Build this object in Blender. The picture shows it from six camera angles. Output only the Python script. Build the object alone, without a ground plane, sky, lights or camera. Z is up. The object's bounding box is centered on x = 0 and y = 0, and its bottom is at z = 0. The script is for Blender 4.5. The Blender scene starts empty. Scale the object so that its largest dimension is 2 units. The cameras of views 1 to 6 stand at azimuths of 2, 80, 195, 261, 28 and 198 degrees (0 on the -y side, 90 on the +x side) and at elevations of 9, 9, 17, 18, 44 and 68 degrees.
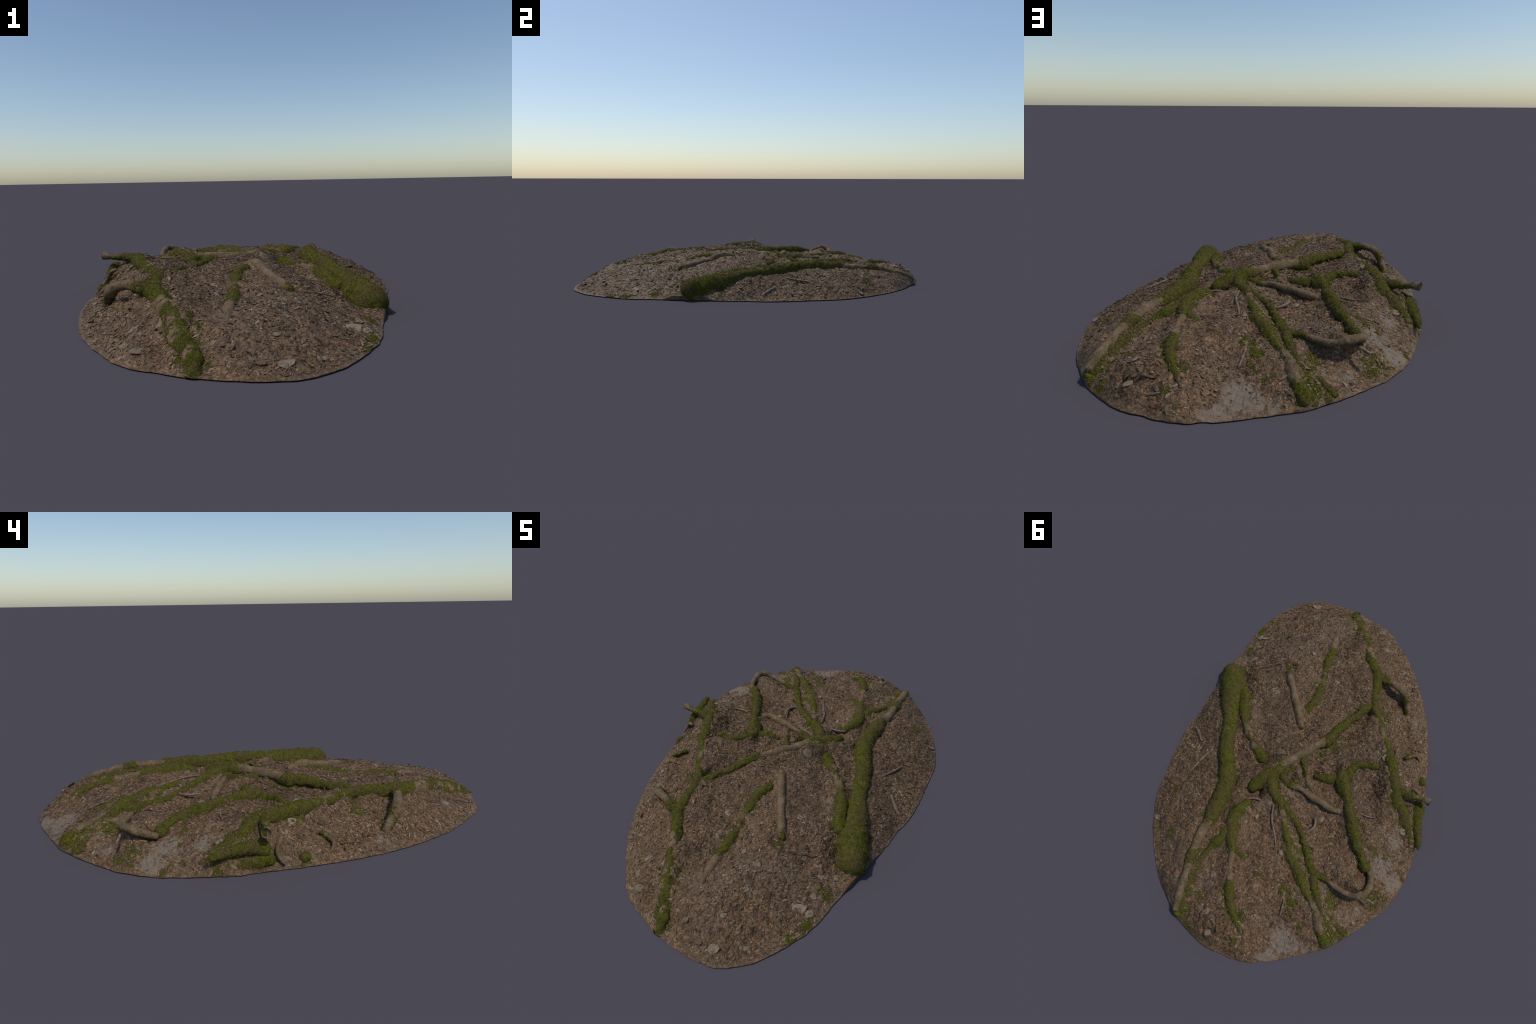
# A patch of forest floor: a low oval mound of needle litter and sand, crossed by
# moss-grown tree roots.  Everything is built procedurally from profiles and paths.
import bpy, math, random
import numpy as np

rng = np.random.default_rng(7)
random.seed(7)

# ----------------------------------------------------------------------------
# noise
# ----------------------------------------------------------------------------
def _hash(ix, iy, iz, seed):
    h = (ix * 374761393 + iy * 668265263 + iz * 2147483647 + seed * 1274126177) & 0xFFFFFFFF
    h = ((h ^ (h >> 13)) * 1274126177) & 0xFFFFFFFF
    h = ((h ^ (h >> 16)) * 2246822519) & 0xFFFFFFFF
    return ((h ^ (h >> 15)) & 0xFFFFFF) / float(0xFFFFFF) * 2.0 - 1.0


def noise(x, y, z=0.0, scale=1.0, seed=0):
    """value noise in -1..1, smooth"""
    x = np.asarray(x, float) * scale
    y = np.asarray(y, float) * scale
    z = np.asarray(z, float) * scale + np.zeros_like(x)
    ix, iy, iz = (np.floor(a).astype(np.int64) for a in (x, y, z))
    fx, fy, fz = x - ix, y - iy, z - iz
    fx, fy, fz = (f * f * f * (f * (f * 6 - 15) + 10) for f in (fx, fy, fz))
    out = 0
    for dx in (0, 1):
        for dy in (0, 1):
            for dz in (0, 1):
                w = (fx if dx else 1 - fx) * (fy if dy else 1 - fy) * (fz if dz else 1 - fz)
                out = out + w * _hash(ix + dx, iy + dy, iz + dz, seed)
    return out


def fractal(x, y, z=0.0, scale=1.0, octaves=3, seed=0, gain=0.5):
    a, s, t = 1.0, 0.0, 0.0
    for o in range(octaves):
        s = s + a * noise(x, y, z, scale * 2.03 ** o, seed + 17 * o)
        t += a
        a *= gain
    return s / t


def smooth(a, b, v):
    t = np.clip((v - a) / (b - a), 0, 1)
    return t * t * (3 - 2 * t)


def spline(points, step):
    """Catmull-Rom through rows of any width, resampled at about `step` metres"""
    p = np.asarray(points, float)
    p = np.vstack([2 * p[0] - p[1], p, 2 * p[-1] - p[-2]])
    out = []
    for i in range(1, len(p) - 2):
        n = max(2, int(np.linalg.norm(p[i + 1][:3] - p[i][:3]) / step))
        t = np.linspace(0, 1, n, endpoint=False)[:, None]
        a, b, c, d = p[i - 1], p[i], p[i + 1], p[i + 2]
        out.append(0.5 * (2 * b + (c - a) * t + (2 * a - 5 * b + 4 * c - d) * t * t + (3 * b - a - 3 * c + d) * t ** 3))
    out.append(p[-2][None])
    return np.vstack(out)


def wander(path):
    """small bends and swellings, so that no root runs like a pipe"""
    p = path.copy()
    ease = np.clip(0.020 / path[:, 3], 0, 1) ** 2          # thick roots bend less
    p[:, 0] += 0.0035 * ease * noise(path[:, 0], path[:, 1], 5.0, 20, 71)
    p[:, 1] += 0.0035 * ease * noise(path[:, 0], path[:, 1], 9.0, 20, 72)
    p[:, 3] *= 1 + (0.06 + 0.10 * ease) * noise(path[:, 0], path[:, 1], 2.0, 26, 73)
    return p


# ----------------------------------------------------------------------------
# the outline of the patch (plan view, lies on z = 0)
# ----------------------------------------------------------------------------
RIM = [
    (0.209, -0.986), (0.285, -0.935), (0.342, -0.869), (0.395, -0.791), (0.434, -0.723), (0.461, -0.639),
    (0.480, -0.558), (0.498, -0.498), (0.526, -0.407), (0.552, -0.302), (0.570, -0.235), (0.593, -0.120),
    (0.620, -0.037), (0.633, 0.024), (0.637, 0.114), (0.641, 0.209), (0.645, 0.302), (0.645, 0.378),
    (0.626, 0.460), (0.590, 0.561), (0.556, 0.633), (0.505, 0.722), (0.440, 0.806), (0.375, 0.868),
    (0.322, 0.910), (0.269, 0.943), (0.205, 0.971), (0.142, 0.986), (0.091, 0.985), (0.053, 0.993),
    (0.022, 1.000), (-0.051, 0.977), (-0.123, 0.951), (-0.198, 0.914), (-0.273, 0.875), (-0.332, 0.841),
    (-0.374, 0.805), (-0.416, 0.763), (-0.461, 0.712), (-0.511, 0.656), (-0.551, 0.603), (-0.584, 0.536),
    (-0.607, 0.472), (-0.622, 0.396), (-0.632, 0.338), (-0.637, 0.282), (-0.644, 0.209), (-0.639, 0.135),
    (-0.633, 0.072), (-0.630, 0.005), (-0.626, -0.048), (-0.618, -0.116), (-0.598, -0.253), (-0.566, -0.396),
    (-0.532, -0.495), (-0.495, -0.582), (-0.457, -0.662), (-0.410, -0.732), (-0.357, -0.797), (-0.309, -0.863),
    (-0.250, -0.906), (-0.171, -0.940), (-0.091, -0.972), (-0.014, -0.990), (0.078, -1.000), (0.152, -0.999),
]
rim = np.array(RIM)
_rt = np.arctan2(rim[:, 1], rim[:, 0])
_rr = np.hypot(rim[:, 0], rim[:, 1])
_o = np.argsort(_rt)
_rt, _rr = _rt[_o], _rr[_o]
_rt = np.concatenate([_rt - 2 * np.pi, _rt, _rt + 2 * np.pi])
_rr = np.concatenate([_rr, _rr, _rr])


def rim_radius(theta):
    # averaged over a narrow window so the outline has no polygon corners
    return sum(np.interp(theta + d, _rt, _rr) for d in (-0.03, -0.015, 0, 0.015, 0.03)) / 5


# ----------------------------------------------------------------------------
# roots: path points (x, y, height of the upper surface, radius, moss -1..1)
# ----------------------------------------------------------------------------
ROOTS = {
    'thick': dict(seat=(1.2, 1.1), pts=[
        (0.492, -0.430, 0.078, 0.046, 1), (0.482, -0.388, 0.092, 0.056, 1), (0.464, -0.330, 0.100, 0.059, 1), (0.444, -0.270, 0.109, 0.060, 1),
        (0.420, -0.165, 0.119, 0.045, .6), (0.394, -0.063, 0.124, 0.031, .45), (0.374, 0.027, 0.130, 0.030, .8),
        (0.342, 0.138, 0.137, 0.034, .9), (0.311, 0.231, 0.143, 0.038, 1), (0.306, 0.290, 0.145, 0.037, 1),
        (0.314, 0.360, 0.140, 0.035, 1), (0.322, 0.430, 0.136, 0.029, .8), (0.337, 0.494, 0.128, 0.021, -.6),
        (0.348, 0.555, 0.120, 0.018, -.7), (0.353, 0.627, 0.116, 0.019, .3), (0.355, 0.695, 0.107, 0.018, -.8),
        (0.358, 0.767, 0.089, 0.018, -1), (0.357, 0.850, 0.064, 0.017, -1), (0.356, 0.872, 0.050, 0.016, -1)]),
    'fork': dict(seat=(1.2, 1.2), pts=[
        (0.400, -0.280, 0.094, 0.030, 1), (0.368, -0.230, 0.092, 0.026, 1), (0.346, -0.160, 0.106, 0.022, 1),
        (0.328, -0.110, 0.112, 0.020, .9), (0.290, -0.046, 0.117, 0.019, .1), (0.238, 0.019, 0.121, 0.019, .1),
        (0.187, 0.078, 0.126, 0.018, .7), (0.165, 0.100, 0.118, 0.014, .4)]),
    'ridge': dict(seat=(0.28, 2.6), pts=[
        (0.190, 0.255, 0.112, 0.018, 1), (0.170, 0.215, 0.132, 0.024, 1), (0.140, 0.178, 0.146, 0.026, 1),
        (0.104, 0.148, 0.156, 0.026, 1), (0.053, 0.089, 0.160, 0.018, .3), (-0.009, 0.022, 0.161, 0.017, -.7),
        (-0.061, -0.040, 0.161, 0.018, -.5), (-0.110, -0.091, 0.160, 0.022, 1), (-0.154, -0.168, 0.156, 0.019, .9),
        (-0.196, -0.234, 0.149, 0.016, .9), (-0.246, -0.297, 0.146, 0.016, .8), (-0.285, -0.325, 0.140, 0.015, .8)]),
    'buried': dict(seat=(1.5, 0.1), pts=[
        (-0.060, -0.976, 0.000, 0.022, .9), (-0.080, -0.908, 0.050, 0.025, .7), (-0.124, -0.807, 0.090, 0.028, .55),
        (-0.160, -0.725, 0.111, 0.028, .55), (-0.197, -0.648, 0.126, 0.027, .1), (-0.230, -0.576, 0.132, 0.026, .6),
        (-0.262, -0.510, 0.138, 0.024, 1), (-0.272, -0.470, 0.134, 0.018, 1)]),
    'long': dict(seat=(1.9, 0.2), pts=[
        (-0.240, -0.560, 0.130, 0.020, .8),
        (-0.267, -0.506, 0.139, 0.026, 1), (-0.273, -0.447, 0.138, 0.022, .9), (-0.275, -0.381, 0.144, 0.017, .9),
        (-0.287, -0.324, 0.148, 0.020, 1), (-0.313, -0.273, 0.149, 0.019, .7), (-0.344, -0.210, 0.149, 0.018, .3),
        (-0.367, -0.160, 0.149, 0.018, .4), (-0.394, -0.111, 0.151, 0.018, .0), (-0.416, -0.063, 0.152, 0.020, .5),
        (-0.439, -0.003, 0.153, 0.023, 1), (-0.462, 0.055, 0.153, 0.023, 1), (-0.476, 0.095, 0.152, 0.025, 1),
        (-0.490, 0.135, 0.134, 0.025, 1), (-0.510, 0.160, 0.112, 0.020, .8)]),
    'stub': dict(seat=None, cut=True, pts=[
        (-0.475, 0.080, 0.152, 0.018, 1), (-0.510, 0.087, 0.151, 0.016, 1), (-0.545, 0.092, 0.151, 0.013, .8),
        (-0.592, 0.098, 0.154, 0.012, .1), (-0.636, 0.106, 0.158, 0.013, -.8)]),
    'flank': dict(seat=(0.6, 0.5), pts=[
        (-0.490, 0.125, 0.132, 0.022, 1), (-0.520, 0.160, 0.116, 0.021, 1), (-0.545, 0.195, 0.104, 0.020, 1),
        (-0.568, 0.235, 0.092, 0.019, 1), (-0.590, 0.275, 0.076, 0.014, .9), (-0.600, 0.295, 0.062, 0.010, .5)]),
    'arch': dict(seat=None, pts=[
        (-0.268, -0.492, 0.132, 0.020, 1), (-0.300, -0.494, 0.139, 0.019, .8), (-0.330, -0.487, 0.142, 0.019, .2),
        (-0.368, -0.474, 0.147, 0.019, -.4), (-0.415, -0.455, 0.136, 0.020, -.2), (-0.444, -0.429, 0.104, 0.021, .3),
        (-0.458, -0.402, 0.066, 0.022, .5), (-0.462, -0.385, 0.035, 0.022, .3)]),
    'centre': dict(seat=(0.6, 0.8), pts=[
        (0.112, 0.165, 0.148, 0.024, 1), (0.096, 0.205, 0.141, 0.024, 1), (0.072, 0.240, 0.134, 0.021, 1),
        (0.046, 0.262, 0.130, 0.020, 1), (0.020, 0.298, 0.129, 0.017, .7), (-0.002, 0.349, 0.126, 0.014, .1),
        (-0.033, 0.420, 0.124, 0.015, .8), (-0.059, 0.473, 0.124, 0.015, .7), (-0.092, 0.528, 0.123, 0.019, 1),
        (-0.133, 0.572, 0.117, 0.022, 1), (-0.175, 0.622, 0.108, 0.018, .2), (-0.216, 0.670, 0.096, 0.018, .2),
        (-0.250, 0.713, 0.084, 0.018, .0), (-0.279, 0.758, 0.068, 0.018, -.2), (-0.309, 0.807, 0.046, 0.019, .9),
        (-0.326, 0.838, 0.024, 0.019, 1)]),
    'strand': dict(seat=(1.1, 1.1), pts=[
        (0.018, 0.272, 0.122, 0.015, 1), (-0.023, 0.319, 0.123, 0.014, .8), (-0.070, 0.360, 0.119, 0.013, .6),
        (-0.105, 0.403, 0.111, 0.013, .7), (-0.136, 0.451, 0.102, 0.012, .9), (-0.168, 0.507, 0.101, 0.014, 1),
        (-0.193, 0.548, 0.106, 0.018, 1), (-0.215, 0.575, 0.100, 0.012, 1)]),
    'loop': dict(seat=None, pts=[
        (-0.178, 0.530, 0.098, 0.014, 1), (-0.195, 0.550, 0.106, 0.017, 1), (-0.226, 0.558, 0.108, 0.016, 1), (-0.263, 0.569, 0.109, 0.014, .6),
        (-0.306, 0.585, 0.110, 0.013, -1), (-0.349, 0.600, 0.111, 0.013, -1), (-0.394, 0.603, 0.120, 0.014, -1),
        (-0.433, 0.584, 0.128, 0.014, -1), (-0.452, 0.544, 0.116, 0.014, -1), (-0.449, 0.500, 0.096, 0.014, -.4),
        (-0.437, 0.468, 0.082, 0.014, .3)]),
    'spur': dict(seat=(0.6, 0.5), pts=[
        (-0.196, 0.560, 0.104, 0.015, 1), (-0.220, 0.619, 0.099, 0.012, 1), (-0.242, 0.662, 0.091, 0.010, 1),
        (-0.269, 0.697, 0.080, 0.008, .3), (-0.302, 0.713, 0.066, 0.008, -.6), (-0.335, 0.730, 0.053, 0.009, -.3),
        (-0.370, 0.751, 0.035, 0.011, .9), (-0.406, 0.768, 0.013, 0.011, 1)]),
    'back': dict(seat=(1.2, 1.6), pts=[
        (-0.207, 0.050, 0.136, 0.022, 1), (-0.221, 0.086, 0.145, 0.025, 1), (-0.246, 0.144, 0.144, 0.022, .9),
        (-0.269, 0.193, 0.140, 0.016, .2), (-0.295, 0.253, 0.136, 0.017, .9), (-0.319, 0.307, 0.132, 0.018, 1),
        (-0.350, 0.363, 0.126, 0.018, 1), (-0.379, 0.412, 0.117, 0.018, 1), (-0.402, 0.447, 0.102, 0.018, .9),
        (-0.428, 0.476, 0.080, 0.018, .7)]),
    'wing': dict(seat=(0.2, 1.6), pts=[
        (-0.085, 0.108, 0.116, 0.010, 1), (-0.115, 0.108, 0.124, 0.013, 1), (-0.150, 0.103, 0.126, 0.015, 1),
        (-0.188, 0.092, 0.126, 0.015, 1), (-0.215, 0.085, 0.126, 0.015, 1)]),
    'wing_west': dict(seat=(0.2, 1.5), pts=[
        (-0.230, 0.060, 0.124, 0.016, 1), (-0.252, 0.032, 0.128, 0.015, 1), (-0.280, 0.000, 0.134, 0.014, 1),
        (-0.315, -0.007, 0.139, 0.013, .9), (-0.356, -0.012, 0.138, 0.010, .6), (-0.375, -0.010, 0.132, 0.007, .2)]),
    'diagonal': dict(seat=None, pts=[
        (0.085, 0.138, 0.126, 0.020, 1), (0.060, 0.155, 0.128, 0.019, 1), (0.029, 0.175, 0.131, 0.017, .9),
        (-0.031, 0.194, 0.137, 0.014, -.4), (-0.097, 0.216, 0.139, 0.014, -1), (-0.154, 0.230, 0.136, 0.015, -1),
        (-0.206, 0.246, 0.131, 0.015, -1), (-0.243, 0.246, 0.122, 0.014, -1), (-0.262, 0.246, 0.106, 0.012, -1)]),
    'rung': dict(seat=(0.9, 0.9), pts=[
        (-0.008, 0.025, 0.146, 0.014, .7), (-0.022, 0.060, 0.142, 0.014, 1), (-0.044, 0.100, 0.138, 0.013, .8),
        (-0.067, 0.145, 0.136, 0.012, -.6), (-0.090, 0.178, 0.132, 0.010, -1), (-0.100, 0.195, 0.124, 0.008, -1)]),
    'crest': dict(seat=(0.9, 1.5), pts=[
        (0.192, -0.438, 0.100, 0.010, .3), (0.176, -0.405, 0.114, 0.014, .2), (0.139, -0.340, 0.129, 0.015, -.6),
        (0.105, -0.264, 0.145, 0.015, -1), (0.073, -0.192, 0.164, 0.016, -1), (0.048, -0.140, 0.160, 0.016, -.6),
        (0.026, -0.105, 0.140, 0.011, .2)]),
    'sunken': dict(seat=(0.5, 0.4), pts=[
        (0.006, -0.760, 0.094, 0.012, -.5), (-0.005, -0.700, 0.102, 0.016, -.9), (-0.008, -0.650, 0.103, 0.018, -.3),
        (-0.003, -0.581, 0.109, 0.020, .9), (-0.002, -0.503, 0.115, 0.021, .9), (-0.004, -0.421, 0.118, 0.020, .0),
        (0.000, -0.350, 0.132, 0.019, .9), (0.003, -0.300, 0.141, 0.018, 1), (0.012, -0.262, 0.146, 0.018, 1),
        (0.028, -0.215, 0.146, 0.016, 1), (0.046, -0.165, 0.146, 0.012, .8), (0.056, -0.140, 0.140, 0.009, .5)]),
    'hook': dict(seat=None, pts=[
        (-0.008, -0.290, 0.135, 0.010, 1), (-0.030, -0.275, 0.128, 0.008, .9), (-0.052, -0.245, 0.110, 0.006, .7)]),
    'lower': dict(seat=(0.9, 0.9), pts=[
        (0.180, 0.300, 0.112, 0.013, .8), (0.188, 0.330, 0.125, 0.018, 1), (0.214, 0.372, 0.128, 0.021, 1),
        (0.222, 0.419, 0.129, 0.024, 1), (0.206, 0.480, 0.126, 0.022, 1), (0.184, 0.534, 0.123, 0.019, 1),
        (0.173, 0.589, 0.118, 0.013, -.3), (0.162, 0.643, 0.111, 0.012, -.2), (0.147, 0.700, 0.104, 0.016, .8),
        (0.130, 0.750, 0.097, 0.017, .9), (0.111, 0.799, 0.090, 0.014, .9), (0.084, 0.834, 0.080, 0.010, .6),
        (0.050, 0.872, 0.066, 0.008, .4), (0.018, 0.905, 0.054, 0.006, .2)]),
    'lower_east': dict(seat=(0.6, 0.6), pts=[
        (0.215, 0.462, 0.124, 0.016, 1), (0.233, 0.487, 0.120, 0.016, 1), (0.256, 0.527, 0.112, 0.014, .9),
        (0.282, 0.562, 0.102, 0.013, .7), (0.301, 0.600, 0.092, 0.012, .8), (0.318, 0.645, 0.083, 0.014, .9),
        (0.332, 0.706, 0.073, 0.014, .9), (0.334, 0.762, 0.064, 0.014, 1), (0.336, 0.829, 0.054, 0.016, 1)]),
    'lower_fork': dict(seat=(0.7, 0.7), pts=[
        (0.180, 0.532, 0.119, 0.014, 1), (0.160, 0.548, 0.117, 0.013, 1), (0.138, 0.560, 0.113, 0.011, 1),
        (0.112, 0.578, 0.106, 0.007, .8)]),
    'fang': dict(seat=None, pts=[
        (-0.588, 0.085, 0.094, 0.026, 1), (-0.594, 0.120, 0.099, 0.026, 1), (-0.600, 0.165, 0.097, 0.023, 1), (-0.608, 0.210, 0.092, 0.018, 1),
        (-0.622, 0.260, 0.086, 0.014, 1), (-0.632, 0.295, 0.072, 0.008, .8), (-0.637, 0.312, 0.058, 0.003, .2)]),
    'foot': dict(seat=None, pts=[
        (-0.592, 0.070, 0.040, 0.018, .9), (-0.604, 0.105, 0.050, 0.022, 1), (-0.610, 0.160, 0.048, 0.022, 1), (-0.614, 0.210, 0.034, 0.016, .9), (-0.616, 0.235, 0.022, 0.010, .6)]),
    'rootlet': dict(seat=None, pts=[
        (-0.560, 0.040, 0.100, 0.007, -.5), (-0.586, 0.052, 0.086, 0.008, -.8), (-0.604, 0.062, 0.062, 0.008, -1), (-0.616, 0.052, 0.040, 0.007, -1), (-0.626, 0.036, 0.022, 0.006, -1)]),
    'curl': dict(seat=None, pts=[
        (-0.492, -0.118, 0.066, 0.009, .6), (-0.515, -0.138, 0.068, 0.010, .4), (-0.545, -0.152, 0.056, 0.009, .0), (-0.568, -0.146, 0.036, 0.008, -.4), (-0.578, -0.122, 0.020, 0.007, -.6)]),
    'knob': dict(seat=None, pts=[
        (-0.590, -0.055, 0.034, 0.014, 1), (-0.602, -0.040, 0.038, 0.018, 1), (-0.608, -0.020, 0.028, 0.014, 1)]),
}

# thin dry sticks and twigs: path points (x, y, height, radius)
STICKS = [
    [(0.058, 0.300, 0.132, .006), (0.046, 0.370, 0.126, .005), (0.012, 0.440, 0.118, .005), (-0.015, 0.510, 0.110, .004), (-0.041, 0.566, 0.104, .003)],
    [(0.192, 0.306, 0.116, .006), (0.150, 0.290, 0.118, .006), (0.105, 0.300, 0.114, .005), (0.095, 0.330, 0.102, .004)],
    [(-0.330, 0.230, 0.117, .005), (-0.372, 0.238, 0.116, .004), (-0.418, 0.234, 0.112, .003)],
    [(-0.103, 0.696, 0.096, .005), (-0.104, 0.730, 0.082, .004), (-0.103, 0.768, 0.066, .004)],
    [(0.017, 0.907, 0.054, .003), (0.060, 0.922, 0.048, .003), (0.120, 0.938, 0.036, .003)],
    [(0.229, -0.480, 0.104, .003), (0.290, -0.455, 0.090, .003), (0.350, -0.430, 0.070, .003)],
    [(-0.100, -0.455, 0.118, .004), (-0.096, -0.432, 0.119, .004)],
    [(-0.447, 0.600, 0.104, .006), (-0.470, 0.605, 0.094, .006), (-0.488, 0.610, 0.086, .005)],
    [(0.580, -0.036, 0.024, .007), (0.548, 0.000, 0.040, .009), (0.512, 0.050, 0.052, .008)],
    [(0.440, 0.100, 0.086, .005), (0.475, 0.160, 0.078, .006), (0.510, 0.230, 0.068, .004)],
    [(0.030, -0.140, 0.138, .005), (0.005, -0.125, 0.142, .004), (-0.030, -0.118, 0.132, .003)],
    [(-0.120, 0.388, 0.112, .005), (-0.150, 0.350, 0.118, .006), (-0.146, 0.300, 0.116, .004)],
]

# spot heights of bare ground between the roots
GROUND = [
    (0.372, -0.660, 0.021), (0.236, -0.305, 0.085), (0.289, -0.147, 0.079), (-0.100, -0.446, 0.118), (0.085, -0.860, 0.060),
    (-0.406, -0.257, 0.059), (-0.052, -0.535, 0.112), (-0.165, -0.373, 0.133), (-0.028, -0.881, 0.063), (0.090, 0.036, 0.140),
    (0.316, 0.040, 0.080), (0.213, 0.838, 0.076), (0.076, 0.960, 0.023), (-0.521, -0.011, 0.072), (-0.434, 0.424, 0.072),
    (-0.238, -0.853, 0.027), (0.494, 0.290, 0.068), (-0.511, -0.139, 0.050), (-0.567, -0.149, 0.026), (-0.602, -0.039, 0.020),
    (-0.490, 0.520, 0.055), (-0.531, 0.443, 0.041), (0.052, 0.704, 0.086), (-0.013, 0.862, 0.056), (0.555, 0.323, 0.040),
    (0.493, 0.541, 0.055), (0.017, 0.907, 0.046), (0.104, 0.934, 0.035), (-0.110, 0.699, 0.088), (-0.103, 0.764, 0.060),
    (-0.350, 0.231, 0.102), (-0.415, 0.233, 0.110), (-0.585, 0.255, 0.080), (0.570, -0.041, 0.022), (0.515, 0.047, 0.040),
    (0.229, -0.506, 0.094), (0.264, 0.916, 0.026), (0.134, 0.886, 0.066), (-0.203, 0.266, 0.096), (-0.084, 0.805, 0.045),
    (-0.588, 0.450, 0.016), (-0.450, -0.370, 0.038), (0.030, 0.150, 0.100), (-0.040, 0.105, 0.096), (-0.130, 0.290, 0.096),
    (-0.060, 0.560, 0.112), (0.120, 0.400, 0.092), (0.050, 0.570, 0.110), (0.000, 0.600, 0.110), (0.030, 0.400, 0.112),
    (0.200, 0.660, 0.086), (0.160, 0.768, 0.086), (0.410, 0.420, 0.092), (0.440, 0.650, 0.058), (0.020, -0.040, 0.145),
    (0.120, -0.100, 0.132), (0.174, -0.196, 0.106), (0.060, -0.400, 0.122), (0.044, -0.490, 0.116), (0.040, -0.610, 0.104),
    (-0.080, -0.740, 0.094), (-0.060, -0.340, 0.130), (-0.050, -0.200, 0.142), (-0.150, -0.250, 0.144), (-0.150, -0.560, 0.118),
    (-0.330, -0.120, 0.140), (-0.283, -0.123, 0.142), (-0.200, -0.010, 0.130), (0.285, 0.170, 0.092), (0.230, 0.170, 0.110),
    (-0.400, 0.090, 0.116), (-0.340, 0.120, 0.094), (-0.480, 0.260, 0.098), (-0.200, 0.400, 0.082), (-0.240, 0.360, 0.082),
    (-0.380, -0.330, 0.066), (-0.350, -0.440, 0.070), (-0.340, -0.590, 0.056), (-0.430, -0.590, 0.022), (-0.380, -0.690, 0.016),
    (-0.290, -0.640, 0.070), (-0.290, -0.740, 0.044), (0.455, 0.000, 0.070), (0.330, -0.450, 0.054), (0.265, -0.660, 0.050),
    (0.220, -0.843, 0.038), (0.420, 0.160, 0.088), (-0.555, 0.072, 0.090), (-0.490, 0.200, 0.118), (-0.300, 0.550, 0.102),
    (-0.350, 0.565, 0.104), (-0.400, 0.570, 0.106), (-0.420, 0.535, 0.100), (-0.360, 0.490, 0.100), (-0.300, 0.470, 0.092),
    (-0.400, 0.645, 0.034), (-0.340, 0.640, 0.044), (-0.480, 0.560, 0.048), (-0.280, 0.625, 0.064), (-0.135, -0.763, 0.104),
    (-0.077, -0.828, 0.092), (-0.158, -0.640, 0.133), (-0.170, -0.690, 0.122), (-0.200, -0.746, 0.056), (-0.260, -0.640, 0.068),
    (-0.304, -0.561, 0.062), (-0.403, -0.461, 0.064), (-0.390, -0.430, 0.068), (-0.433, -0.436, 0.048), (-0.365, -0.479, 0.074),
    (0.288, -0.354, 0.080), (0.345, -0.385, 0.072), (0.366, -0.430, 0.058), (0.231, -0.393, 0.096), (0.372, -0.480, 0.052),
    (0.508, -0.222, 0.030), (0.455, -0.187, 0.042), (0.276, -0.690, 0.040), (-0.137, 0.028, 0.124), (-0.157, 0.045, 0.118),
    (-0.143, 0.137, 0.110), (-0.170, 0.212, 0.112), (0.094, 0.267, 0.126), (-0.355, 0.432, 0.094), (-0.425, 0.276, 0.114),
    (-0.308, 0.119, 0.114), (0.245, 0.333, 0.114), (-0.411, -0.182, 0.072), (-0.436, -0.117, 0.080), (-0.452, 0.590, 0.040),
    (-0.400, 0.612, 0.046), (0.330, 0.105, 0.082), (0.224, 0.586, 0.090), (0.522, 0.585, 0.022), (-0.271, -0.090, 0.130),
    (-0.602, 0.053, 0.024), (0.301, 0.400, 0.090),
]

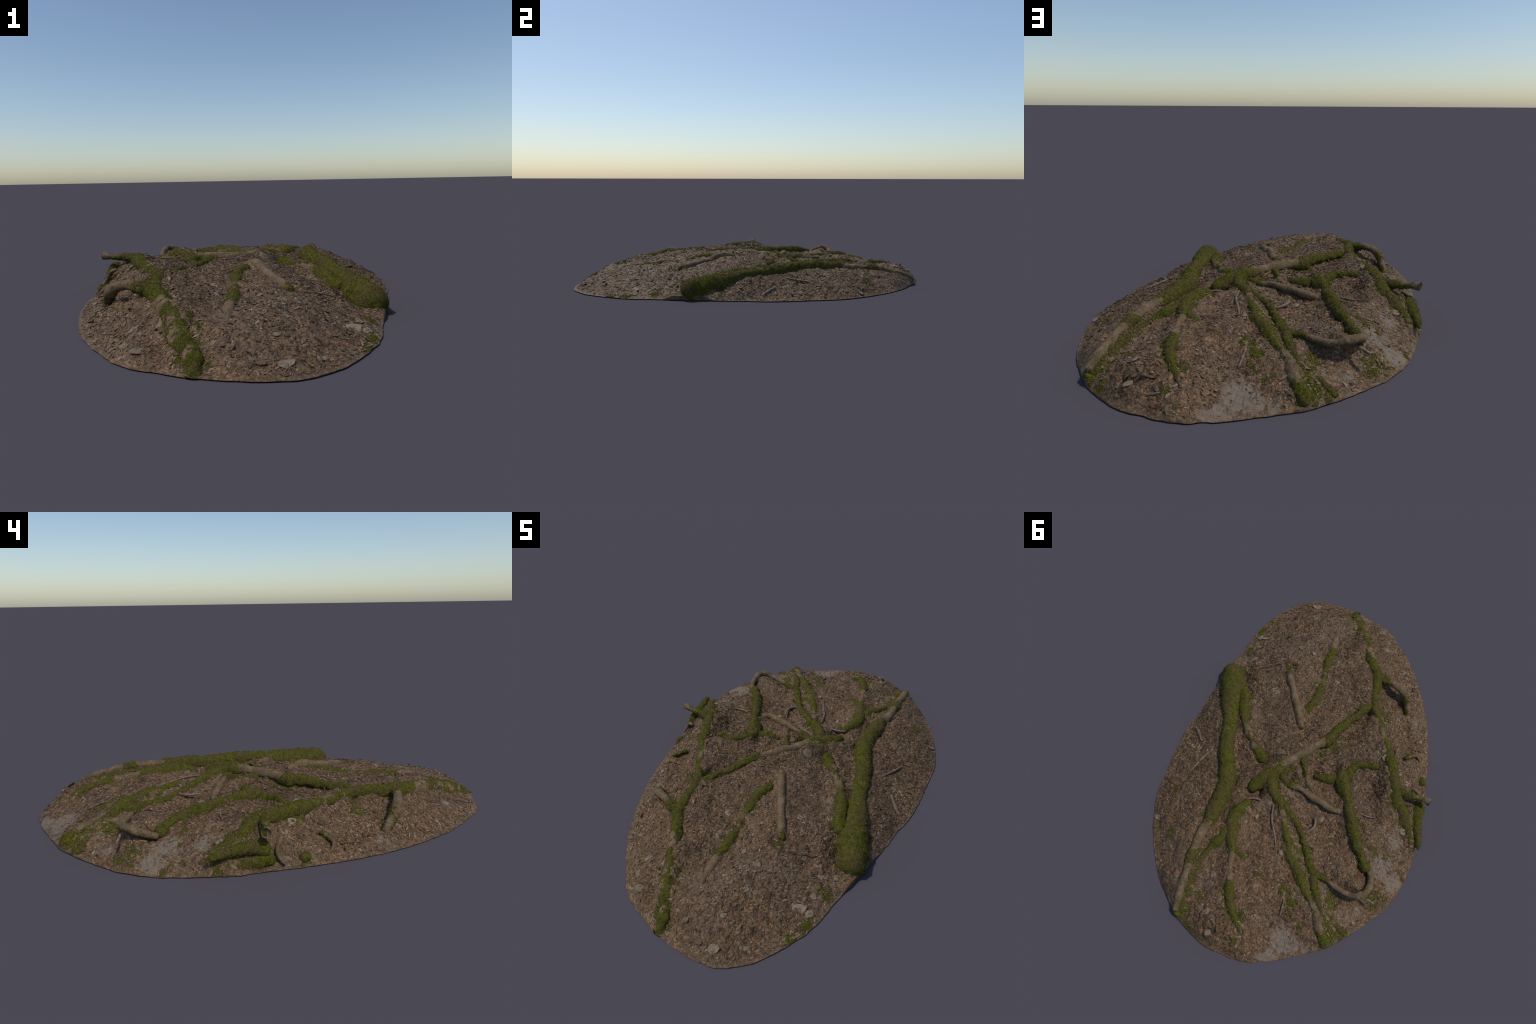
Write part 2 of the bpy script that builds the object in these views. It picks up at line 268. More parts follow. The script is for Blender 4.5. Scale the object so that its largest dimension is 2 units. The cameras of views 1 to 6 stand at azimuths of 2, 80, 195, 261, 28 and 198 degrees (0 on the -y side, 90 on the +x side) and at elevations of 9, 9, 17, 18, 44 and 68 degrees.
# cushions and mats of moss on the ground (x, y, half length, half width, direction)
MOSS_PATCHES = [
    (0.441, -0.554, .045, .030, 178), (0.418, -0.696, .022, .050, 6), (0.387, -0.778, .025, .029, 9), (0.193, -0.464, .025, .030, 15),
    (-0.002, -0.549, .085, .026, 90), (-0.006, -0.451, .037, .022, 87), (0.001, -0.357, .041, .040, 16), (0.003, -0.270, .054, .032, 72),
    (-0.095, -0.893, .036, .041, 167), (-0.149, -0.768, .069, .034, 110), (-0.224, -0.566, .048, .026, 117), (-0.351, -0.302, .050, .037, 119),
    (-0.301, -0.370, .026, .026, 0), (-0.130, -0.070, .082, .042, 54), (-0.100, -0.026, .040, .022, 51), (0.031, 0.112, .031, .020, 57),
    (-0.008, 0.154, .035, .020, 14), (-0.035, 0.050, .021, .031, 17), (-0.605, -0.044, .020, .038, 27), (-0.527, -0.133, .032, .015, 17),
    (0.495, 0.538, .030, .021, 54), (0.555, 0.324, .025, .017, 4), (0.318, 0.658, .055, .032, 82), (0.324, 0.760, .055, .030, 92),
    (0.324, 0.843, .040, .034, 15), (0.275, 0.905, .035, .030, 168), (0.334, 0.883, .042, .022, 147), (0.270, 0.777, .030, .022, 14),
    (0.140, 0.725, .028, .053, 16), (0.154, 0.775, .018, .014, 14), (0.102, 0.812, .039, .021, 133), (0.064, 0.817, .033, .022, 117),
    (0.060, 0.922, .023, .013, 15), (0.037, 0.624, .034, .011, 166), (-0.094, 0.659, .054, .032, 156), (-0.138, 0.705, .028, .023, 16),
    (-0.205, 0.784, .027, .020, 16), (-0.121, 0.475, .031, .017, 17), (-0.305, 0.643, .032, .048, 15), (-0.312, 0.742, .071, .036, 122),
    (-0.332, 0.805, .045, .026, 39), (-0.507, 0.572, .058, .045, 164), (-0.483, 0.617, .028, .030, 20), (-0.589, 0.450, .028, .015, 126),
    (-0.349, 0.278, .038, .016, 146), (-0.483, 0.141, .044, .040, 26), (-0.550, 0.207, .070, .034, 119), (-0.604, 0.170, .038, .080, 5),
    (-0.490, 0.391, .026, .014, 21), (-0.433, 0.379, .027, .018, 158), (-0.462, -0.032, .030, .051, 33), (-0.612, 0.262, .030, .034, 26),
    (0.515, -0.350, .060, .024, 105), (0.488, -0.240, .060, .024, 105), (0.400, -0.330, .050, .026, 105),
    (-0.148, 0.753, .036, .016, 137), (0.258, 0.522, .045, .030, 55), (-0.240, 0.060, .045, .030, 30), (0.090, 0.180, .045, .035, 40),
]
# bare sand showing through the litter (x, y, half length, half width, direction, strength)
SAND = [
    (-0.150, 0.862, .080, .062, -12, 1.0), (-0.098, 0.935, .075, .030, 25, .9), (-0.240, 0.863, .049, .030, 16, .6), (-0.048, 0.780, .065, .050, 15, .5),
    (-0.488, 0.436, .056, .062, -16, 1.0), (-0.552, 0.492, .046, .052, -30, 1.0), (-0.522, 0.313, .038, .062, 18, .8), (-0.528, 0.241, .030, .033, 18, .5),
    (-0.417, 0.674, .072, .042, 39, .6), (-0.067, 0.306, .035, .026, 16, .3), (0.121, 0.461, .055, .055, 16, .35), (0.247, 0.724, .052, .032, 14, .5),
    (0.386, 0.830, .037, .025, 13, .6), (0.284, -0.147, .040, .047, 3, .7), (-0.515, -0.357, .052, .076, 39, .6), (-0.289, 0.036, .026, .022, 13, .5),
    (-0.280, 0.471, .067, .050, 15, .3), (-0.450, 0.300, .050, .050, 0, .4), (-0.350, 0.690, .040, .030, 0, .4),
]

# ----------------------------------------------------------------------------
# ground surface
# ----------------------------------------------------------------------------
for key, r in ROOTS.items():
    if r['seat']:
        lift = {'thick': -.002, 'buried': -.004, 'sunken': 0.0}.get(key, .003)
        r['pts'] = [(x, y, z + lift, q, m) for x, y, z, q, m in r['pts']]
    r['path'] = wander(spline(r['pts'], 0.004))


def control_points():
    pts = [(x, y, 0.0) for x, y in RIM]
    pts += GROUND
    for r in ROOTS.values():
        if r['seat'] is None:
            continue
        p = np.array(r['pts'])
        d = np.gradient(p[:, :2], axis=0)
        d /= np.linalg.norm(d, axis=1)[:, None]
        left = np.column_stack([-d[:, 1], d[:, 0]])
        for sgn, seat in ((1, r['seat'][0]), (-1, r['seat'][1])):
            for q, n in zip(p, left):
                x, y = q[:2] + sgn * n * (q[3] * .9 + .010)
                if math.hypot(x, y) < rim_radius(math.atan2(y, x)) - 0.02:
                    pts.append((x, y, max(q[2] - q[3] * seat, 0.002)))
    return np.array(pts)


CP = control_points()


def tps_kernel(d2):
    return 0.5 * d2 * np.log(d2 + 1e-9)


def fit(cp, softness=6e-5):
    n = len(cp)
    d2 = ((cp[:, None, :2] - cp[None, :, :2]) ** 2).sum(-1)
    K = tps_kernel(d2) + softness * np.eye(n)
    Q = np.column_stack([np.ones(n), cp[:, :2]])
    A = np.block([[K, Q], [Q.T, np.zeros((3, 3))]])
    return np.linalg.solve(A, np.concatenate([cp[:, 2], np.zeros(3)]))


COEF = fit(CP)
STEP = 0.0025
GX = np.arange(-0.68, 0.6801, STEP)
GY = np.arange(-1.03, 1.0301, STEP)


def build_height():
    # the broad form on a coarse grid, refined by interpolation
    cx, cy = GX[::3], GY[::3]
    X, Y = np.meshgrid(cx, cy, indexing='ij')
    P = np.column_stack([X.ravel(), Y.ravel()])
    out = np.empty(len(P))
    for s in range(0, len(P), 8000):
        q = P[s:s + 8000]
        d2 = ((q[:, None] - CP[None, :, :2]) ** 2).sum(-1)
        out[s:s + 8000] = tps_kernel(d2) @ COEF[:-3] + COEF[-3] + q @ COEF[-2:]
    B = out.reshape(X.shape)
    tmp = np.array([np.interp(GX, cx, B[:, j]) for j in range(len(cy))]).T
    H = np.array([np.interp(GY, cy, tmp[i]) for i in range(len(GX))])
    X, Y = np.meshgrid(GX, GY, indexing='ij')
    rr = np.hypot(X, Y)
    inside = rim_radius(np.arctan2(Y, X)) - rr          # distance-like, positive inside
    H = np.maximum(H, 0.25 * np.clip(inside, 0, 0.02))
    # soil gathers against the seated roots
    for r in ROOTS.values():
        if r['seat'] is None:
            continue
        p = r['path'][::2]
        i0, i1 = np.searchsorted(GX, [p[:, 0].min() - .1, p[:, 0].max() + .1])
        j0, j1 = np.searchsorted(GY, [p[:, 1].min() - .1, p[:, 1].max() + .1])
        sx, sy = X[i0:i1, j0:j1], Y[i0:i1, j0:j1]
        best = np.full(sx.shape, 9.0)
        lev = np.zeros(sx.shape)
        rad = np.full(sx.shape, .01)
        for x, y, z, ra, m in p:
            d = np.hypot(sx - x, sy - y)
            k = d < best
            best[k] = d[k]
            lev[k] = z - ra * max(*r['seat'], 0.5)
            rad[k] = ra
        w = np.exp(-(np.maximum(best - 0.8 * rad, 0) / (0.7 * rad + .004)) ** 2)
        h = H[i0:i1, j0:j1]
        H[i0:i1, j0:j1] = h + w * np.clip(lev - h, 0, 0.025)
    fade = smooth(0.0, 0.05, inside)
    rough = 0.55 + 0.45 * fractal(X, Y, 0, 6, 2, seed=5)
    lumps = 0.0095 * fractal(X, Y, 0, 22, 3, seed=1) + 0.0060 * rough * fractal(X, Y, 1.3, 70, 2, seed=2)
    # curled litter makes small sharp ridges
    ridge = np.abs(noise(X + .01 * noise(X, Y, 0, 30, 8), Y, 2.0, 95, 3))
    lumps += 0.0050 * rough * (0.35 - ridge) + 0.0022 * noise(X, Y, 4.0, 210, 4)
    # a heap of coarse leaf litter at the back
    heap = np.exp(-(((X - 0.15) / .11) ** 2 + ((Y - 0.875) / .07) ** 2))
    lumps += heap * 0.022 * fractal(X, Y, 3.0, 42, 2, seed=9)
    H = H + fade * lumps + (1 - fade) * 0.0012 * noise(X, Y, 0, 60, 6) * smooth(0, .01, inside)
    return np.maximum(H, 0.0005)


HEIGHT = build_height()


def ground(x, y):
    fx = np.clip((np.asarray(x, float) - GX[0]) / STEP, 0, len(GX) - 1.001)
    fy = np.clip((np.asarray(y, float) - GY[0]) / STEP, 0, len(GY) - 1.001)
    i, j = fx.astype(int), fy.astype(int)
    u, v = fx - i, fy - j
    return ((1 - u) * (1 - v) * HEIGHT[i, j] + u * (1 - v) * HEIGHT[i + 1, j] + (1 - u) * v * HEIGHT[i, j + 1] + u * v * HEIGHT[i + 1, j + 1])


def slope(x, y, e=0.006):
    return (ground(x + e, y) - ground(x - e, y)) / (2 * e), (ground(x, y + e) - ground(x, y - e)) / (2 * e)


# ----------------------------------------------------------------------------
# mesh helpers
# ----------------------------------------------------------------------------
scene = bpy.context.scene
thing = bpy.data.objects.new('forest_floor_mound', None)
scene.collection.objects.link(thing)
thing['label'] = 'oval mound of brown forest soil crossed by mossy tree roots'
thing['category'] = 'forest floor'


def mesh_object(name, verts, faces, material, parent=None, flat=False, kind=None):
    me = bpy.data.meshes.new(name)
    verts = np.asarray(verts, np.float32)
    faces = np.asarray(faces, np.int32)
    k = faces.shape[1]
    me.vertices.add(len(verts))
    me.vertices.foreach_set('co', verts.ravel())
    me.loops.add(faces.size)
    me.loops.foreach_set('vertex_index', faces.ravel())
    me.polygons.add(len(faces))
    me.polygons.foreach_set('loop_start', np.arange(0, faces.size, k, dtype=np.int32))
    me.polygons.foreach_set('use_smooth', np.full(len(faces), not flat))
    me.update(calc_edges=True)
    me.validate()
    me.materials.append(material)
    ob = bpy.data.objects.new(name, me)
    scene.collection.objects.link(ob)
    ob.parent = parent or thing
    if kind:
        ob['kind'] = kind
    return ob


def grid_faces(n, m, wrap=False):
    i = np.arange(n - 1)[:, None]
    j = np.arange(m if wrap else m - 1)[None]
    j2 = (j + 1) % m
    return np.stack([i * m + j, (i + 1) * m + j, (i + 1) * m + j2, i * m + j2], -1).reshape(-1, 4)


# ----------------------------------------------------------------------------
# materials
# ----------------------------------------------------------------------------
class Nodes:
    def __init__(self, name, roughness=0.85, specular=0.3):
        self.mat = bpy.data.materials.new(name)
        self.mat.use_nodes = True
        self.t = self.mat.node_tree
        self.t.nodes.clear()
        self.out = self.t.nodes.new('ShaderNodeOutputMaterial')
        self.bsdf = self.t.nodes.new('ShaderNodeBsdfPrincipled')
        self.bsdf.inputs['Roughness'].default_value = roughness
        self.bsdf.inputs['Specular IOR Level'].default_value = specular
        self.bsdf.inputs['Specular Tint'].default_value = (1.0, .84, .68, 1)
        self.t.links.new(self.bsdf.outputs[0], self.out.inputs[0])
        self.co = self.t.nodes.new('ShaderNodeTexCoord').outputs['Object']

    def link(self, a, b):
        self.t.links.new(a, b)

    def put(self, sock, v):
        if hasattr(v, 'is_output'):
            self.link(v, sock)
        else:
            sock.default_value = v

    def noise(self, scale, detail=3, rough=0.6, distortion=0.0, co=None):
        n = self.t.nodes.new('ShaderNodeTexNoise')
        n.inputs['Scale'].default_value = scale
        n.inputs['Detail'].default_value = detail
        n.inputs['Roughness'].default_value = rough
        n.inputs['Distortion'].default_value = distortion
        self.link(co or self.co, n.inputs['Vector'])
        return n.outputs['Fac']

    def voronoi(self, scale, out='Color', co=None, feature='F1'):
        n = self.t.nodes.new('ShaderNodeTexVoronoi')
        n.feature = feature
        n.inputs['Scale'].default_value = scale
        self.link(co or self.co, n.inputs['Vector'])
        return n.outputs[out]

    def stretch(self, scale, rotation=(0, 0, 0)):
        n = self.t.nodes.new('ShaderNodeMapping')
        n.inputs['Scale'].default_value = scale
        n.inputs['Rotation'].default_value = rotation
        self.link(self.co, n.inputs['Vector'])
        return n.outputs[0]

    def warp(self, scale, amount):
        n = self.t.nodes.new('ShaderNodeTexNoise')
        n.inputs['Scale'].default_value = scale
        self.link(self.co, n.inputs['Vector'])
        v = self.t.nodes.new('ShaderNodeVectorMath')
        v.operation = 'MULTIPLY_ADD'
        self.link(n.outputs['Color'], v.inputs[0])
        v.inputs[1].default_value = (amount,) * 3
        self.link(self.co, v.inputs[2])
        return v.outputs[0]

    def ramp(self, fac, stops, mode='LINEAR'):
        n = self.t.nodes.new('ShaderNodeValToRGB')
        n.color_ramp.interpolation = mode
        e = n.color_ramp.elements
        while len(e) < len(stops):
            e.new(0.5)
        for s, (p, c) in zip(e, stops):
            s.position = p
            s.color = (*c, 1) if len(c) == 3 else c
        self.link(fac, n.inputs[0])
        return n.outputs[0]

    def mix(self, fac, a, b, mode='MIX'):
        n = self.t.nodes.new('ShaderNodeMix')
        n.data_type = 'RGBA'
        n.blend_type = mode
        self.put(n.inputs[0], fac)
        for s, v in ((n.inputs[6], a), (n.inputs[7], b)):
            self.put(s, v if hasattr(v, 'is_output') else (*v, 1))
        return n.outputs[2]

    def math(self, op, a, b=0.0, c=None, clamp=False):
        n = self.t.nodes.new('ShaderNodeMath')
        n.operation = op
        n.use_clamp = clamp
        self.put(n.inputs[0], a)
        self.put(n.inputs[1], b)
        if c is not None:
            self.put(n.inputs[2], c)
        return n.outputs[0]

    def range(self, v, a, b, c=0.0, d=1.0):
        n = self.t.nodes.new('ShaderNodeMapRange')
        n.interpolation_type = 'SMOOTHSTEP'
        self.link(v, n.inputs[0])
        for k, val in enumerate((a, b, c, d)):
            n.inputs[1 + k].default_value = val
        return n.outputs[0]

    def sep(self, v, k):
        n = self.t.nodes.new('ShaderNodeSeparateColor')
        self.link(v, n.inputs[0])
        return n.outputs[k]

    def ellipses(self, items):
        """soft union of flat ellipses (x, y, a, b, degrees, strength) seen from above"""
        total = None
        for x, y, a, b, deg, s in items:
            m = self.t.nodes.new('ShaderNodeMapping')
            m.vector_type = 'TEXTURE'
            m.inputs['Location'].default_value = (x, y, 0)
            m.inputs['Rotation'].default_value = (0, 0, math.radians(deg))
            m.inputs['Scale'].default_value = (a, b, 1e3)
            self.link(self.co, m.inputs['Vector'])
            l = self.t.nodes.new('ShaderNodeVectorMath')
            l.operation = 'LENGTH'
            self.link(m.outputs[0], l.inputs[0])
            f = self.range(l.outputs['Value'], 1.5, 0.2, 0, s)
            total = f if total is None else self.math('MAXIMUM', total, f)
        return total

    def finish(self, colour, bump=None, strength=0.4, distance=0.002):
        self.link(colour, self.bsdf.inputs['Base Color'])
        if bump is not None:
            b = self.t.nodes.new('ShaderNodeBump')
            b.inputs['Strength'].default_value = strength
            b.inputs['Distance'].default_value = distance
            self.link(bump, b.inputs['Height'])
            self.link(b.outputs[0], self.bsdf.inputs['Normal'])
        return self.mat


def soil_material():
    n = Nodes('soil', 0.57, 0.48)
    w = n.warp(60, 0.012)
    flakes = n.sep(n.voronoi(170, 'Color', w), 0)
    flakes2 = n.sep(n.voronoi(62, 'Color', n.warp(40, 0.025)), 1)
    fine = n.noise(300, 5, 0.8)
    litter = n.math('ADD', n.math('MULTIPLY', flakes, 0.40), n.math('MULTIPLY_ADD', fine, 1.0, -0.15))
    col = n.ramp(litter, [(0.20, (.019, .010, .005)), (0.42, (.070, .038, .018)), (0.60, (.130, .075, .038)), (0.78, (.205, .127, .070)), (0.96, (.335, .225, .135))])
    tint = n.ramp(flakes2, [(0.0, (.62, .56, .50)), (0.45, (1.0, 1.0, 1.0)), (0.75, (1.15, 1.14, 1.12)), (0.9, (1.40, 1.36, 1.30)), (1.0, (1.30, 1.02, .80))])
    col = n.mix(0.85, col, tint, 'MULTIPLY')
    broad = n.ramp(n.noise(7, 4, 0.65), [(0.30, (.72, .68, .62)), (0.5, (1, 1, 1)), (0.70, (1.20, 1.20, 1.19))])
    col = n.mix(1.0, col, broad, 'MULTIPLY')
    grey = n.math('ADD', n.math('MULTIPLY', n.noise(4.5, 3, .6), .7), n.math('MULTIPLY', n.noise(60, 4, .7), .3))
    col = n.mix(n.range(grey, .50, .64, 0, .30), col, n.ramp(n.noise(260, 4, .75), [(.3, (.050, .036, .025)), (.5, (.135, .102, .076)), (.7, (.260, .208, .165))]))
    # needles lie in streaks
    for k, ang in enumerate((.6, 1.9, 2.8)):
        streak = n.noise(330 + 60 * k, 2, 0.6, 0.3, n.stretch((1, .16, .6), (0, 0, ang)))
        col = n.mix(n.range(streak, .60, .70, 0, .42), col, ((.215, .145, .085), (.040, .025, .014), (.170, .115, .072))[k])
    dark = n.noise(95, 4, 0.72, 0.8)
    col = n.mix(n.range(dark, .44, .32, 0, .80), col, (.018, .011, .007))
    sand_c = n.ramp(n.noise(240, 4, 0.7), [(0.25, (.095, .070, .049)), (0.5, (.178, .138, .102)), (0.75, (.270, .217, .168))])
    m = n.ellipses(SAND)
    m = n.math('ADD', m, n.math('MULTIPLY_ADD', n.noise(30, 5, 0.75), 2.0, -1.0))
    m = n.range(m, .30, .86, 0, .88)
    col = n.mix(m, col, sand_c)
    bump = n.math('ADD', n.noise(240, 4, 0.75), n.math('MULTIPLY', flakes, 0.5))
    return n.finish(col, bump, 0.7, 0.004)


def moss_material(name='moss'):
    n = Nodes(name, 0.9, 0.08)
    fib = n.noise(320, 5, 0.8)
    cush = n.noise(55, 4, 0.7)
    v = n.math('ADD', n.math('MULTIPLY_ADD', fib, 1.0, -0.15), n.math('MULTIPLY', cush, 0.40))
    col = n.ramp(v, [(0.36, (.010, .011, .001)), (0.49, (.049, .055, .006)), (0.60, (.110, .116, .013)), (0.80, (.255, .225, .040))])
    # dry, brownish stretches and caught needles
    brown = n.ramp(n.noise(210, 4, 0.75), [(0.32, (.028, .018, .008)), (0.52, (.095, .068, .028)), (0.72, (.210, .155, .080))])
    patch = n.math('ADD', n.math('MULTIPLY', n.noise(14, 4, 0.7), 0.6), n.math('MULTIPLY', n.noise(120, 3, 0.7), 0.4))
    col = n.mix(n.range(patch, .445, .575, 0, .80), col, brown)
    return n.finish(col, fib, 0.9, 0.005)


def bark_material():
    n = Nodes('bark', 0.75, 0.18)
    a = n.noise(170, 5, 0.75, 0.4)
    b = n.noise(24, 4, 0.65)
    v = n.math('ADD', n.math('MULTIPLY', a, 0.75), n.math('MULTIPLY', b, 0.45))
    col = n.ramp(v, [(0.36, (.022, .013, .007)), (0.50, (.090, .060, .034)), (0.64, (.168, .114, .068)), (0.85, (.300, .220, .145))])
    col = n.mix(n.range(n.noise(17, 2, .5), .48, .68, 0, .55), col, (.165, .100, .054))
    col = n.mix(n.range(n.noise(34, 5, .75), .50, .64, 0, .60), col, n.ramp(n.noise(260, 3, .7), [(.35, (.022, .022, .004)), (.65, (.105, .095, .018))]))
    col = n.mix(n.range(n.noise(90, 3, .7), .62, .72, 0, .5), col, (.230, .200, .160))
    return n.finish(col, n.math('ADD', a, n.noise(60, 3, .6)), 0.8, 0.004)


def leaf_material(name, c1, c2):
    n = Nodes(name, 0.7, 0.25)
    info = n.t.nodes.new('ShaderNodeObjectInfo').outputs['Random']
    base = n.mix(info, c1, c2)
    shade = n.ramp(n.noise(60, 3, .6), [(0.3, (.62, .58, .55)), (0.6, (1.05, 1.05, 1.05))])
    col = n.mix(1.0, base, shade, 'MULTIPLY')
    return n.finish(col, n.noise(140, 2, .5), 0.4, 0.002)


def litter_material(name, c1, c2):
    n = Nodes(name, 0.64, 0.34)
    col = n.mix(n.range(n.noise(55, 2, .6), .35, .65), c1, c2)
    return n.finish(col)


SOIL = soil_material()
MOSS = moss_material()
BARK = bark_material()
WOOD = litter_material('dry_wood', (.170, .125, .090), (.095, .066, .045))

# ----------------------------------------------------------------------------
# soil crust: a disc of quads bent to the rim, with an underside
# ----------------------------------------------------------------------------
def build_soil():
    n = 600
    u = np.linspace(-1, 1, n)
    A, B = np.meshgrid(u, u, indexing='ij')
    big = np.abs(A) > np.abs(B)
    with np.errstate(divide='ignore', invalid='ignore'):
        r = np.where(big, A, B)
        phi = np.where(big, (np.pi / 4) * (B / np.where(A == 0, 1, A)), np.pi / 2 - (np.pi / 4) * (A / np.where(B == 0, 1, B)))
    phi = np.where((A == 0) & (B == 0), 0, phi)
    dx, dy = r * np.cos(phi), r * np.sin(phi)
    rho, th = np.hypot(dx, dy), np.arctan2(dy, dx)
    R = rim_radius(th) * (1 + 0.0035 * noise(np.cos(th), np.sin(th), 0, 28, 11))
    X, Y = rho * R * np.cos(th), rho * R * np.sin(th)
    Z = ground(X, Y)
    edge = np.zeros((n, n), bool)
    edge[0] = edge[-1] = edge[:, 0] = edge[:, -1] = True
    Z[edge] = 0.0012
    top = np.column_stack([X.ravel(), Y.ravel(), Z.ravel()])
    f_top = grid_faces(n, n)[:, ::-1]
    # underside follows 15 mm below on a coarser grid, out to the same rim
    c = np.linspace(0, n - 1, 120).round().astype(int)
    low = np.column_stack([X[np.ix_(c, c)].ravel(), Y[np.ix_(c, c)].ravel(), Z[np.ix_(c, c)].ravel()])
    low[:, 2] = np.maximum(low[:, 2] - 0.015, 0.0)
    f_low = grid_faces(120, 120) + n * n
    ring = np.concatenate([np.arange(n), np.arange(1, n) * n + n - 1, (n - 1) * n + np.arange(n - 2, -1, -1), np.arange(n - 2, 0, -1) * n])
    hem = top[ring] * [1, 1, 0]
    k0, m = n * n + len(low), len(ring)
    i = np.arange(m)
    wall = np.column_stack([ring, k0 + i, k0 + (i + 1) % m, np.roll(ring, -1)])
    low = np.vstack([low, hem])
    # orientation of the square grid: make the top face up
    a, b, c = top[f_top[0][0]], top[f_top[0][1]], top[f_top[0][2]]
    if np.cross(b - a, c - b)[2] < 0:
        f_top, f_low, wall = f_top[:, ::-1], f_low[:, ::-1], wall[:, ::-1]
    return mesh_object('soil', np.vstack([top, low]), np.vstack([f_top, f_low, wall]), SOIL)


build_soil()

# ----------------------------------------------------------------------------
# tubes for roots, moss sleeves and sticks
# ----------------------------------------------------------------------------
def frames(c):
    t = np.gradient(c, axis=0)
    k = np.ones(9) / 9
    if len(t) > 24:
        for a in range(3):
            t[:, a] = np.convolve(np.pad(t[:, a], 4, mode='edge'), k, 'valid')
    t /= np.linalg.norm(t, axis=1)[:, None] + 1e-12
    side = np.cross(t, [0, 0, 1.0])
    side /= np.linalg.norm(side, axis=1)[:, None] + 1e-12
    return t, side, np.cross(side, t)


def tube(path, radius_of, sides=20, cut_end=False, floor=True):
    """path rows x,y,ztop,r,...; radius_of(centres, angle grid, radii) -> radius grid"""
    z0 = path[:, 2] - path[:, 3]
    c = np.column_stack([path[:, :2], z0])
    k = np.ones(5) / 5
    for a in range(3):
        c[2:-2, a] = np.convolve(c[:, a], k, 'valid')
    t, s, u = frames(c)
    ang = np.linspace(0, 2 * np.pi, sides, endpoint=False)
    dirs = s[:, None] * np.cos(ang)[None, :, None] + u[:, None] * np.sin(ang)[None, :, None]
    rad = radius_of(c, dirs, path)
    # rounded ends
    d = np.concatenate([[0], np.cumsum(np.linalg.norm(np.diff(c, axis=0), axis=1))])
    for dist, r_end, on in ((d, path[0, 3], True), (d[-1] - d, path[-1, 3], not cut_end)):
        if on:
            q = np.clip(dist / (r_end * 0.9), 0, 1)
            rad = rad * np.sqrt(np.maximum(1 - (1 - q) ** 2, 0.0))[:, None]
    v = c[:, None] + dirs * rad[..., None]
    n = len(c)
    verts = v.reshape(-1, 3)
    faces = grid_faces(n, sides, True)
    # close both ends with a fan of degenerate-free quads around a small centre ring
    caps_v, caps_f = [], []
    for row, flip in ((0, True), (n - 1, False)):
        base = len(verts) + sum(len(x) for x in caps_v)
        caps_v.append(c[row] + (v[row] - c[row]) * 0.05)
        j = np.arange(sides)
        q = np.column_stack([row * sides + j, row * sides + (j + 1) % sides, base + (j + 1) % sides, base + j])
        caps_f.append(q if not flip else q[:, ::-1])
    verts = np.vstack([verts] + caps_v)
    faces = np.vstack([faces] + caps_f)
    if floor:
        verts[:, 2] = np.maximum(verts[:, 2], 0.001)
    return verts, faces


def root_radius(seed, flare=0.0):
    def f(c, dirs, path):
        p = c[:, None] + dirs * path[:, 3][:, None, None]
        x, y, z = p[..., 0], p[..., 1], p[..., 2]
        r = path[:, 3][:, None]
        big = np.clip(0.018 / r, .45, 1)
        lump = 1 + 0.26 * big * noise(x, y, z, 19, seed) + 0.13 * big * noise(x, y, z, 70, seed + 1)
        # seated roots spread where they meet the soil
        lump = lump * (1 + flare * np.clip(0.35 - dirs[..., 2], 0, 1))
        return r * lump + 0.0010 * noise(x, y, z, 220, seed + 2)
    return f


def moss_radius(seed, flare=0.0):
    base = root_radius(seed, flare)

    def f(c, dirs, path):
        p = c[:, None] + dirs * path[:, 3][:, None, None]
        x, y, z = p[..., 0], p[..., 1], p[..., 2]
        cover = path[:, 4][:, None] * 1.1 - 0.14 + 1.1 * fractal(x, y, z, 30, 4, seed + 5, .65) + .45 * noise(x, y, z, 12, seed + 9)
        thick = np.clip(cover, -1, 1) * 0.0036 + 0.0018 * noise(x, y, z, 110, seed + 6) * (cover > 0) + 0.0012 * noise(x, y, z, 280, seed + 7)
        thick = np.where(cover < -0.05, np.minimum(thick, -0.003), thick)
        return np.maximum(base(c, dirs, path) + thick, 0.001)
    return f


moss_surfaces = []
for k, (key, r) in enumerate(ROOTS.items()):
    path = r['path']
    flare = (0.1 if key == 'thick' else 0.4) if r['seat'] else 0.0
    v, f = tube(path, root_radius(10 * k, flare), 20, r.get('cut', False))
    ob = mesh_object('root', v, f, BARK)
    if path[:, 4].max() > -0.2:
        fine = wander(spline(r['pts'], 0.003))
        sides = 40 if path[:, 3].max() > .03 else 28
        v, f = tube(fine, moss_radius(10 * k, flare), sides, r.get('cut', False))
        mesh_object('moss', v, f, MOSS, parent=ob)
        moss_surfaces.append((v, f))

